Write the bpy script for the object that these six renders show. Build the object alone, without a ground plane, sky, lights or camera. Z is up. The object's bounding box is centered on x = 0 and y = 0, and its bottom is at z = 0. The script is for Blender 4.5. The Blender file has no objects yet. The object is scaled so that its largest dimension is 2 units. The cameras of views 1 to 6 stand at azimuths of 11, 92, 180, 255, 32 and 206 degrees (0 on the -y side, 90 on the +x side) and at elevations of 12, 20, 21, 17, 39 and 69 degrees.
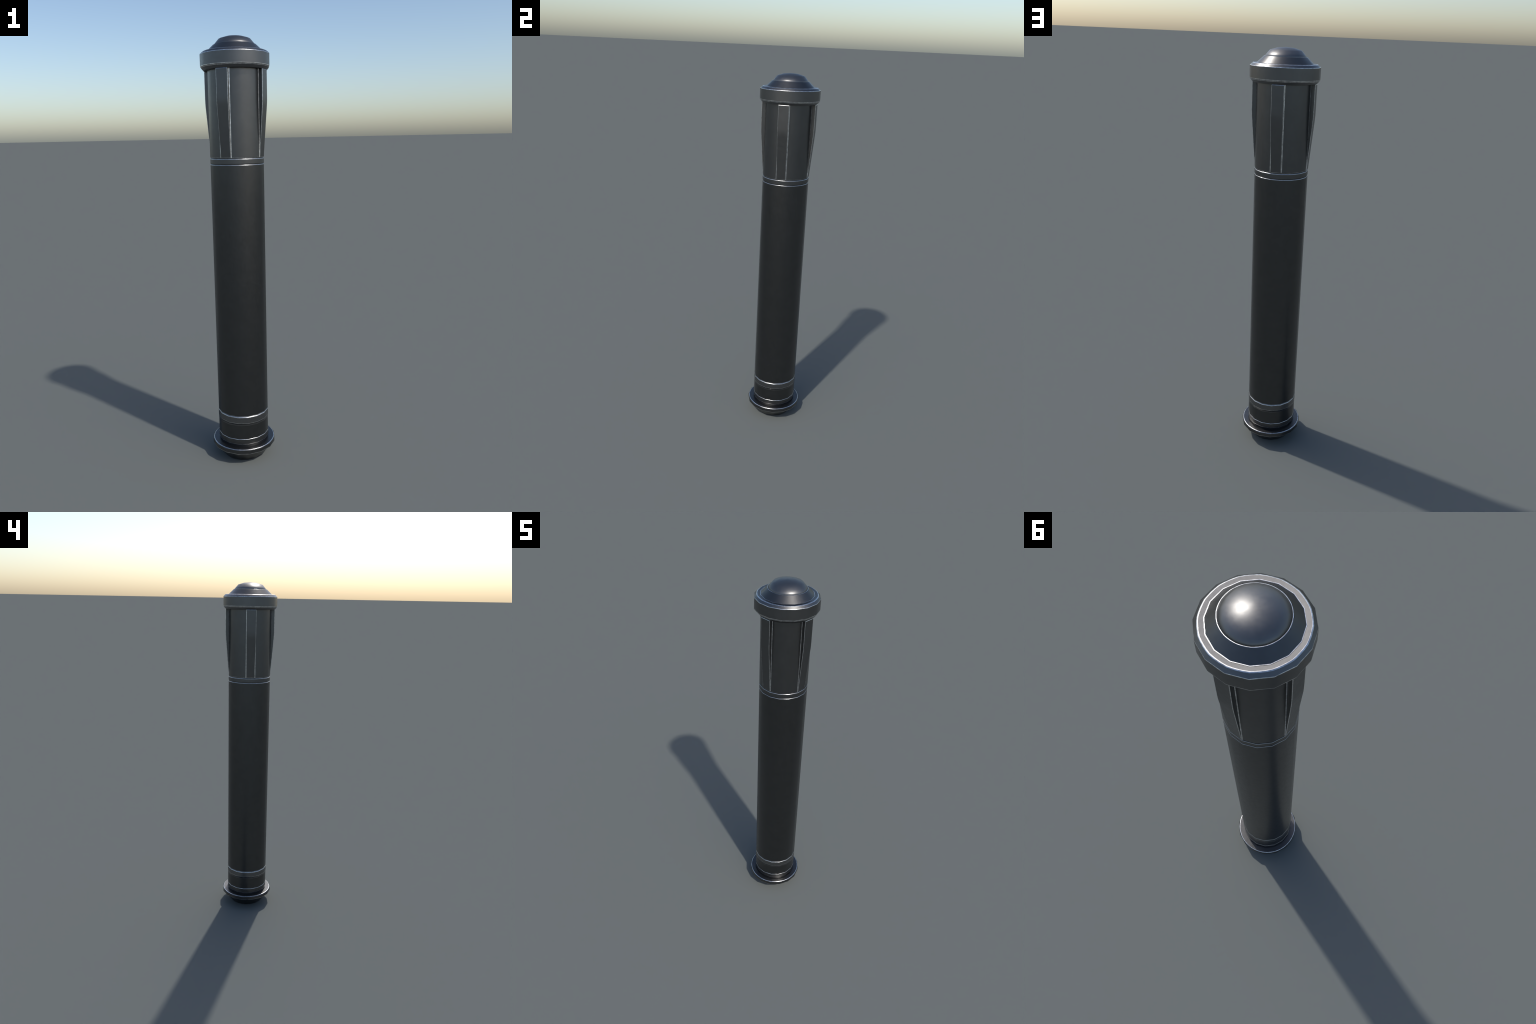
"""Cast-metal street bollard: 16-sided shaft, ribbed flaring head, lipped cap with dome,
flanged foot.  Everything is turned from (radius, height) profiles on a 16-gon whose
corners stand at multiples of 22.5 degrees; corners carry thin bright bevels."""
import bpy, bmesh, math
from mathutils import Vector

SIDES = 16                       # facets of the casting
SUB = 4                          # vertices per facet
N = SIDES * SUB
STEP = 2 * math.pi / SIDES
HALF = STEP / 2
R_SHAFT = 0.1243                 # corner radius of the shaft


def poly_factor(theta):
    """radius of the 16-gon (corner radius 1) in direction theta"""
    a = (theta % STEP) - HALF
    return math.cos(HALF) / math.cos(a)


# ------------------------------------------------------------------ materials
def metal(name, colour, rough, mottling, bump, scale=22.0):
    m = bpy.data.materials.new(name)
    m.use_nodes = True
    nt = m.node_tree
    nd, ln = nt.nodes, nt.links
    b = nd["Principled BSDF"]
    b.inputs["Metallic"].default_value = 1.0
    tc = nd.new("ShaderNodeTexCoord")
    n1 = nd.new("ShaderNodeTexNoise")
    n1.inputs["Scale"].default_value = scale
    n1.inputs["Detail"].default_value = 6.0
    n1.inputs["Roughness"].default_value = 0.65
    ln.new(tc.outputs["Object"], n1.inputs["Vector"])
    ramp = nd.new("ShaderNodeValToRGB")
    lo = [c * (1 - mottling) for c in colour] + [1]
    hi = [c * (1 + mottling) for c in colour] + [1]
    ramp.color_ramp.elements[0].position, ramp.color_ramp.elements[0].color = 0.3, lo
    ramp.color_ramp.elements[1].position, ramp.color_ramp.elements[1].color = 0.7, hi
    ln.new(n1.outputs["Fac"], ramp.inputs["Fac"])
    ln.new(ramp.outputs["Color"], b.inputs["Base Color"])
    n2 = nd.new("ShaderNodeTexNoise")
    n2.inputs["Scale"].default_value = 90.0
    n2.inputs["Detail"].default_value = 4.0
    ln.new(tc.outputs["Object"], n2.inputs["Vector"])
    mr = nd.new("ShaderNodeMapRange")
    mr.inputs["From Min"].default_value = 0.3
    mr.inputs["From Max"].default_value = 0.7
    mr.inputs["To Min"].default_value = rough - 0.03
    mr.inputs["To Max"].default_value = rough + 0.03
    ln.new(n2.outputs["Fac"], mr.inputs["Value"])
    ln.new(mr.outputs["Result"], b.inputs["Roughness"])
    n3 = nd.new("ShaderNodeTexNoise")
    n3.inputs["Scale"].default_value = 600.0
    ln.new(tc.outputs["Object"], n3.inputs["Vector"])
    bp = nd.new("ShaderNodeBump")
    bp.inputs["Strength"].default_value = bump
    bp.inputs["Distance"].default_value = 0.001
    ln.new(n3.outputs["Fac"], bp.inputs["Height"])
    ln.new(bp.outputs["Normal"], b.inputs["Normal"])
    return m


EDGE = metal("worn_bright_edge", (0.66, 0.66, 0.66), 0.30, 0.45, 0.03, 75.0)
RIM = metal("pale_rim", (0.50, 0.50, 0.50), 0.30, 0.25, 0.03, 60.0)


def gunmetal(kind, v, rough=0.36):
    return metal("gunmetal_" + kind, (v * 1.0, v, v * 1.0), rough, 0.05, 0.03)


SHAFT_PAINT = gunmetal("shaft", 0.098, 0.34)
FOOT_PAINT = gunmetal("foot", 0.110)
BAND_PAINT = gunmetal("band", 0.185)
RING_PAINT = gunmetal("ring", 0.125)
COLLAR_PAINT = gunmetal("collar", 0.135)
PANEL_PAINT = gunmetal("panel", 0.127)
RIB_PAINT = gunmetal("rib", 0.140)
CAP_PAINT = gunmetal("cap", 0.147)
SHOULDER_PAINT = gunmetal("shoulder", 0.110)
DOME_PAINT = gunmetal("dome", 0.163, 0.41)

# ------------------------------------------------------------------ root
root = bpy.data.objects.new("bollard", None)
bpy.context.scene.collection.objects.link(root)
root["label"] = "dark gunmetal street bollard with ribbed head and domed cap"
root["category"] = "bollard"


def finish(name, verts, faces, fmats, loop_normals, paint, wear=None):
    me = bpy.data.meshes.new(name)
    me.from_pydata(verts, [], faces)
    for m in (paint, wear or EDGE):
        me.materials.append(m)
    me.polygons.foreach_set("material_index", fmats)
    me.polygons.foreach_set("use_smooth", [True] * len(faces))
    me.update()
    me.normals_split_custom_set([tuple(n) for n in loop_normals])
    ob = bpy.data.objects.new(name, me)
    bpy.context.scene.collection.objects.link(ob)
    ob.parent = root
    return ob


# ------------------------------------------------------------------ turned parts
def seg_normal(p, q):
    """outward normal (radial, z) of a profile piece running p -> q upwards/inwards"""
    dr, dz = q[0] - p[0], q[1] - p[1]
    l = math.hypot(dr, dz)
    return (dz / l, -dr / l)


def bevel_profile(corners):
    """corners: (r, z, width, worn, roundness).  Returns strips (p, q, n_p, n_q, material),
    every corner of non-zero width being cut by a strip whose normals blend."""
    pts = [(c[0], c[1]) for c in corners]
    nor = [seg_normal(pts[i], pts[i + 1]) for i in range(len(pts) - 1)]
    strips, prev = [], (pts[0], corners[0][4])
    for i in range(1, len(pts)):
        r, z, w, worn, rnd = corners[i]
        if i == len(pts) - 1 or w == 0:
            strips.append((prev, ((r, z), rnd), nor[i - 1], nor[i - 1], 0))
            prev = ((r, z), rnd)
            continue

        def off(j):
            d = (pts[j][0] - r, pts[j][1] - z)
            l = math.hypot(*d)
            k = min(w, 0.45 * l) / l
            return (r + d[0] * k, z + d[1] * k)
        a, b = off(i - 1), off(i + 1)
        strips.append((prev, (a, rnd), nor[i - 1], nor[i - 1], 0))
        strips.append(((a, rnd), (b, rnd), nor[i - 1], nor[i], 1 if worn else 0))
        prev = (b, rnd)
    return strips


def ring_point(p, rnd, theta):
    r = p[0] * (poly_factor(theta) * (1 - rnd) + math.cos(HALF) * rnd)
    return (r * math.sin(theta), -r * math.cos(theta), p[1])


def turn(name, strips, paint, wear=None):
    verts, faces, mats, nrm = [], [], [], []
    for (p, rp), (q, rq), n0, n1, m in strips:
        base = len(verts)
        for k in range(N):
            t = 2 * math.pi * k / N
            verts += [ring_point(p, rp, t), ring_point(q, rq, t)]
        for k in range(N):
            k2 = (k + 1) % N
            t0, t1 = 2 * math.pi * k / N, 2 * math.pi * (k + 1) / N
            A, B = base + 2 * k, base + 2 * k2

            def nv(n, t):
                return (n[0] * math.sin(t), -n[0] * math.cos(t), n[1])
            if p[0] < 1e-5:
                faces.append((A, B + 1, A + 1)); nrm += [nv(n0, t0), nv(n1, t1), nv(n1, t0)]
            elif q[0] < 1e-5:
                faces.append((A, B, A + 1)); nrm += [nv(n0, t0), nv(n0, t1), nv(n1, t0)]
            else:
                faces.append((A, B, B + 1, A + 1))
                nrm += [nv(n0, t0), nv(n0, t1), nv(n1, t1), nv(n1, t0)]
            mats.append(m)
    return finish(name, verts, faces, mats, nrm, paint, wear)


def profile(corners):
    full = [c + (0, True, 0)[len(c) - 2:] if len(c) < 5 else c for c in corners]
    return bevel_profile(full)


def lathe(name, paint, corners):
    return turn(name, profile(corners), paint)


def strip(r0, z0, tilt0, r1, z1, tilt1, worn, rnd=0):
    """one hand-set strip; tilt = how far its normal leans upwards, in degrees"""
    def n(t):
        return (math.cos(math.radians(t)), math.sin(math.radians(t)))
    return (((r0, z0), rnd), ((r1, z1), rnd), n(tilt0), n(tilt1), 1 if worn else 0)


R = R_SHAFT
# tapered foot standing on the ground
lathe("foot", FOOT_PAINT, [(0.0001, 0.0), (0.0985, 0.0, 0.001, False), (0.1500, 0.0628)])
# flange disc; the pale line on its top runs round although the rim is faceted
turn("base_flange",
     [strip(0.1300, 0.0615, -90, 0.1546, 0.0618, -90, False),
      strip(0.1546, 0.0618, -40, 0.1553, 0.0640, 0, True)] +
     profile([(0.1553, 0.0640), (0.1554, 0.0818, 0.0010, False), (0.1532, 0.0850, 0.0019, True, 1.0),
              (0.1100, 0.0852, 0, False, 0)]), FOOT_PAINT)
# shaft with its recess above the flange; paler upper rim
turn("shaft",
     profile([(0.1200, 0.0840), (0.1200, 0.1000), (R - 0.0006, 0.1001), (R - 0.0004, 1.4404)]) +
     [strip(R - 0.0004, 1.4404, 0, R - 0.0007, 1.4434, 62, True),
      strip(R - 0.0007, 1.4434, 90, R - 0.0025, 1.4436, 90, False),
      strip(R - 0.0025, 1.4436, 0, R - 0.0025, 1.8560, 0, False)], SHAFT_PAINT, RIM)
# lower raised ring
turn("ring", [
    strip(0.1190, 0.0970, -90, R, 0.0970, -90, False),
    strip(R, 0.0970, -30, R + 0.0003, 0.0993, 0, True),
    strip(R + 0.0003, 0.0993, 0, R + 0.0003, 0.1224, 0, False),
    strip(R + 0.0003, 0.1224, 0, R - 0.0002, 0.1246, 50, True),
    strip(R - 0.0002, 0.1246, 90, 0.1190, 0.1248, 90, False)], RING_PAINT)
# upper raised ring with soft shoulders
turn("band", [
    strip(0.1190, 0.1950, -90, R - 0.0005, 0.1955, -90, False),
    strip(R - 0.0005, 0.1955, -5, R + 0.0002, 0.2062, -50, False),
    strip(R + 0.0002, 0.2062, -35, R + 0.0006, 0.2086, 0, True),
    strip(R + 0.0006, 0.2086, 0, R + 0.0006, 0.2366, 0, False),
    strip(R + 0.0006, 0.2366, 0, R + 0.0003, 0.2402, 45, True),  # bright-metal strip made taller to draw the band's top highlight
    strip(R + 0.0003, 0.2402, 50, R - 0.0003, 0.2455, 5, False),
    strip(R - 0.0003, 0.2455, 90, 0.1190, 0.2457, 90, False)], BAND_PAINT)
# collar between shaft and head
turn("collar", [
    strip(0.1150, 1.4457, -90, R - 0.0010, 1.4457, -90, False),
    strip(R - 0.0010, 1.4457, -45, R - 0.0002, 1.4480, 0, False),
    strip(R - 0.0002, 1.4480, 0, R - 0.0002, 1.4666, 0, False),
    strip(R - 0.0002, 1.4666, 0, R - 0.0005, 1.4698, 62, True),
    strip(R - 0.0005, 1.4698, 90, 0.1150, 1.4700, 90, False)], COLLAR_PAINT, RIM)
# cap: lip with slanted underside, chamfered top, flat ring
lathe("cap", CAP_PAINT, [
    (0.1100, 1.8532), (0.1432, 1.8528, 0.0010, False), (0.1541, 1.8652, 0.0012),
    (0.1558, 1.8698, 0.0013), (0.1558, 1.9222, 0.0013), (0.1440, 1.9340, 0.0026, True, 0.7),
    (0.1200, 1.9325)])
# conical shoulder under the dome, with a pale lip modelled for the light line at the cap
turn("cap_shoulder",
     [strip(0.1270, 1.9300, 0, 0.1270, 1.9339, 0, False),
      strip(0.1270, 1.9339, 90, 0.1252, 1.9342, 80, True)] +
     profile([(0.1252, 1.9342), (0.0952, 1.9620)]) +
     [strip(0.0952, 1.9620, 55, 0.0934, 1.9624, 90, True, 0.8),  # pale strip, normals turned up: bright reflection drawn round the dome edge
      strip(0.0934, 1.9624, 90, 0.0850, 1.9626, 90, False, 0.8)],
     SHOULDER_PAINT)


def dome_strips(r, z0, h, angles):
    """low elliptical dome cast with few rings, shaded round"""
    def pt(a):
        t = math.radians(a)
        return (max(r * math.cos(t), 1e-6), z0 + h * math.sin(t))

    def nm(p):
        c = min(1.0, p[0] / r) ** 0.75
        v = (c / r, math.sqrt(1 - c * c) / h)
        l = math.hypot(*v)
        return (v[0] / l, v[1] / l)
    rings = []
    for a, b in zip(angles, angles[1:]):
        p, q = pt(a), pt(b)
        rings += [(p[0] + (q[0] - p[0]) * k / 6, p[1] + (q[1] - p[1]) * k / 6) for k in range(6)]
    rings.append(pt(angles[-1]))
    rnd = [max(0.0, 0.8 * (1 - k / 6)) for k in range(len(rings))]
    return [((rings[k], rnd[k]), (rings[k + 1], rnd[k + 1]), nm(rings[k]), nm(rings[k + 1]), 0)
            for k in range(len(rings) - 1)]


turn("dome", dome_strips(0.0930, 1.9622, 0.0378, [0, 41, 66, 90]), DOME_PAINT)


# ------------------------------------------------------------------ head panels and ribs
def plan(r, theta):
    return (r * math.sin(theta), -r * math.cos(theta))


Z_HEAD, Z_KINK, Z_TOP = 1.4735, 1.7150, 1.8540


def panel(start):
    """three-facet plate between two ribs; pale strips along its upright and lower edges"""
    end = start + 3 * STEP
    gap, bev, dep = 0.0004, 0.0034, -0.0008
    g, bv = gap / R, (gap + bev) / R
    thetas = [start + bv] + [start + STEP * k / SUB for k in range(1, 3 * SUB)] + [end - bv]

    def rr(t, d=0.0):
        return (R - 0.0002) * poly_factor(t) - d
    sec = [(start + g, 0.112), (start + g, rr(start + g, dep))] + [(t, rr(t)) for t in thetas] + \
          [(end - g, rr(end - g, dep)), (end - g, 0.112)]
    levels = [(Z_HEAD, 0.0012), (Z_HEAD + 0.0014, 0.0), (Z_TOP, 0.0)]
    verts, faces, mats, nrm = [], [], [], []
    M = len(sec)
    for z, d in levels:
        for i, (t, r) in enumerate(sec):
            x, y = plan(r - (d if 0 < i < M - 1 else 0), t)
            verts.append((x, y, z))

    def radial(t, tz=0.0):
        return Vector((math.sin(t), -math.cos(t), tz)).normalized()

    def tang(t, s):
        return Vector((math.cos(t) * s, math.sin(t) * s, 0))
    for L in range(2):
        tz0, tz1 = (-1.2, 0.0) if L == 0 else (0, 0)
        for i in range(M - 1):
            a, b = L * M + i, L * M + i + 1
            faces.append((a, b, b + M, a + M))
            ta, tb = sec[i][0], sec[i + 1][0]
            if i == 0:
                q = [tang(ta, -1)] * 4
            elif i == M - 2:
                q = [tang(tb, 1)] * 4
            elif i == 1:
                e = (tang(ta, 0.55) + radial(ta)).normalized()
                q = [e, radial(tb), radial(tb), e]
            elif i == M - 3:
                e = (tang(tb, -0.55) + radial(tb)).normalized()
                q = [radial(ta), e, e, radial(ta)]
            else:
                q = [radial(ta, tz0), radial(tb, tz0), radial(tb, tz1), radial(ta, tz1)]
            nrm += q
            mats.append(1 if (L == 0 or i in (1, M - 3)) and 0 < i < M - 2 else 0)
    faces.append(tuple(range(M - 1, -1, -1)))
    nrm += [Vector((0, 0, -1))] * M
    mats.append(0)
    faces.append(tuple(2 * M + i for i in range(M)))
    nrm += [Vector((0, 0, 1))] * M
    mats.append(0)
    return finish("panel", verts, faces, mats, nrm, PANEL_PAINT)


def rib(start):
    """one-facet rib: upright above the kink, tapering into the collar below"""
    bm = bmesh.new()
    a, b = start, start + STEP
    inset = 0.0004 / R
    rows = []
    r_out, r_in, soft = 0.1440, R + 0.0003, 0.022
    slope = (r_out - r_in) / (Z_KINK - Z_HEAD)
    stations = [(Z_HEAD, r_in)]
    for k in range(9):                                   # softly rounded kink
        d = soft * (k / 4 - 1)
        stations.append((Z_KINK + d, r_out - slope * (soft - d) ** 2 / (4 * soft)))
    stations.append((1.8522, r_out))
    for z, r in stations:
        row = []
        for t, rad in ((a + inset, 0.112), (a + inset, r), (b - inset, r), (b - inset, 0.112)):
            x, y = plan(rad, t)
            row.append(bm.verts.new((x, y, z)))
        rows.append(row)
    for lo, hi in zip(rows, rows[1:]):
        for i in range(3):
            bm.faces.new((lo[i], lo[i + 1], hi[i + 1], hi[i]))
        bm.faces.new((lo[3], lo[0], hi[0], hi[3]))
    bm.faces.new(rows[0][::-1])
    bm.faces.new(rows[-1])
    outer = set()
    for row in rows:
        outer.update((row[1], row[2]))
    cross = [r for r in rows[1:-1]]
    worn = [e for e in bm.edges if e.verts[0] in outer and e.verts[1] in outer
            and not any(e.verts[0] in r and e.verts[1] in r for r in cross)]
    bmesh.ops.recalc_face_normals(bm, faces=bm.faces)
    res = bmesh.ops.bevel(bm, geom=worn, offset=0.0017, offset_type='OFFSET', segments=2, profile=0.5,
                          affect='EDGES', material=1, clamp_overlap=True)
    me = bpy.data.meshes.new("rib")
    bm.to_mesh(me)
    bm.free()
    for m in (RIB_PAINT, EDGE):
        me.materials.append(m)
    for e in me.polygons:
        e.use_smooth = False
    ob = bpy.data.objects.new("rib", me)
    bpy.context.scene.collection.objects.link(ob)
    ob.parent = root
    return ob


for q in range(4):
    rib(q * math.pi / 2 - STEP)
    panel(q * math.pi / 2)
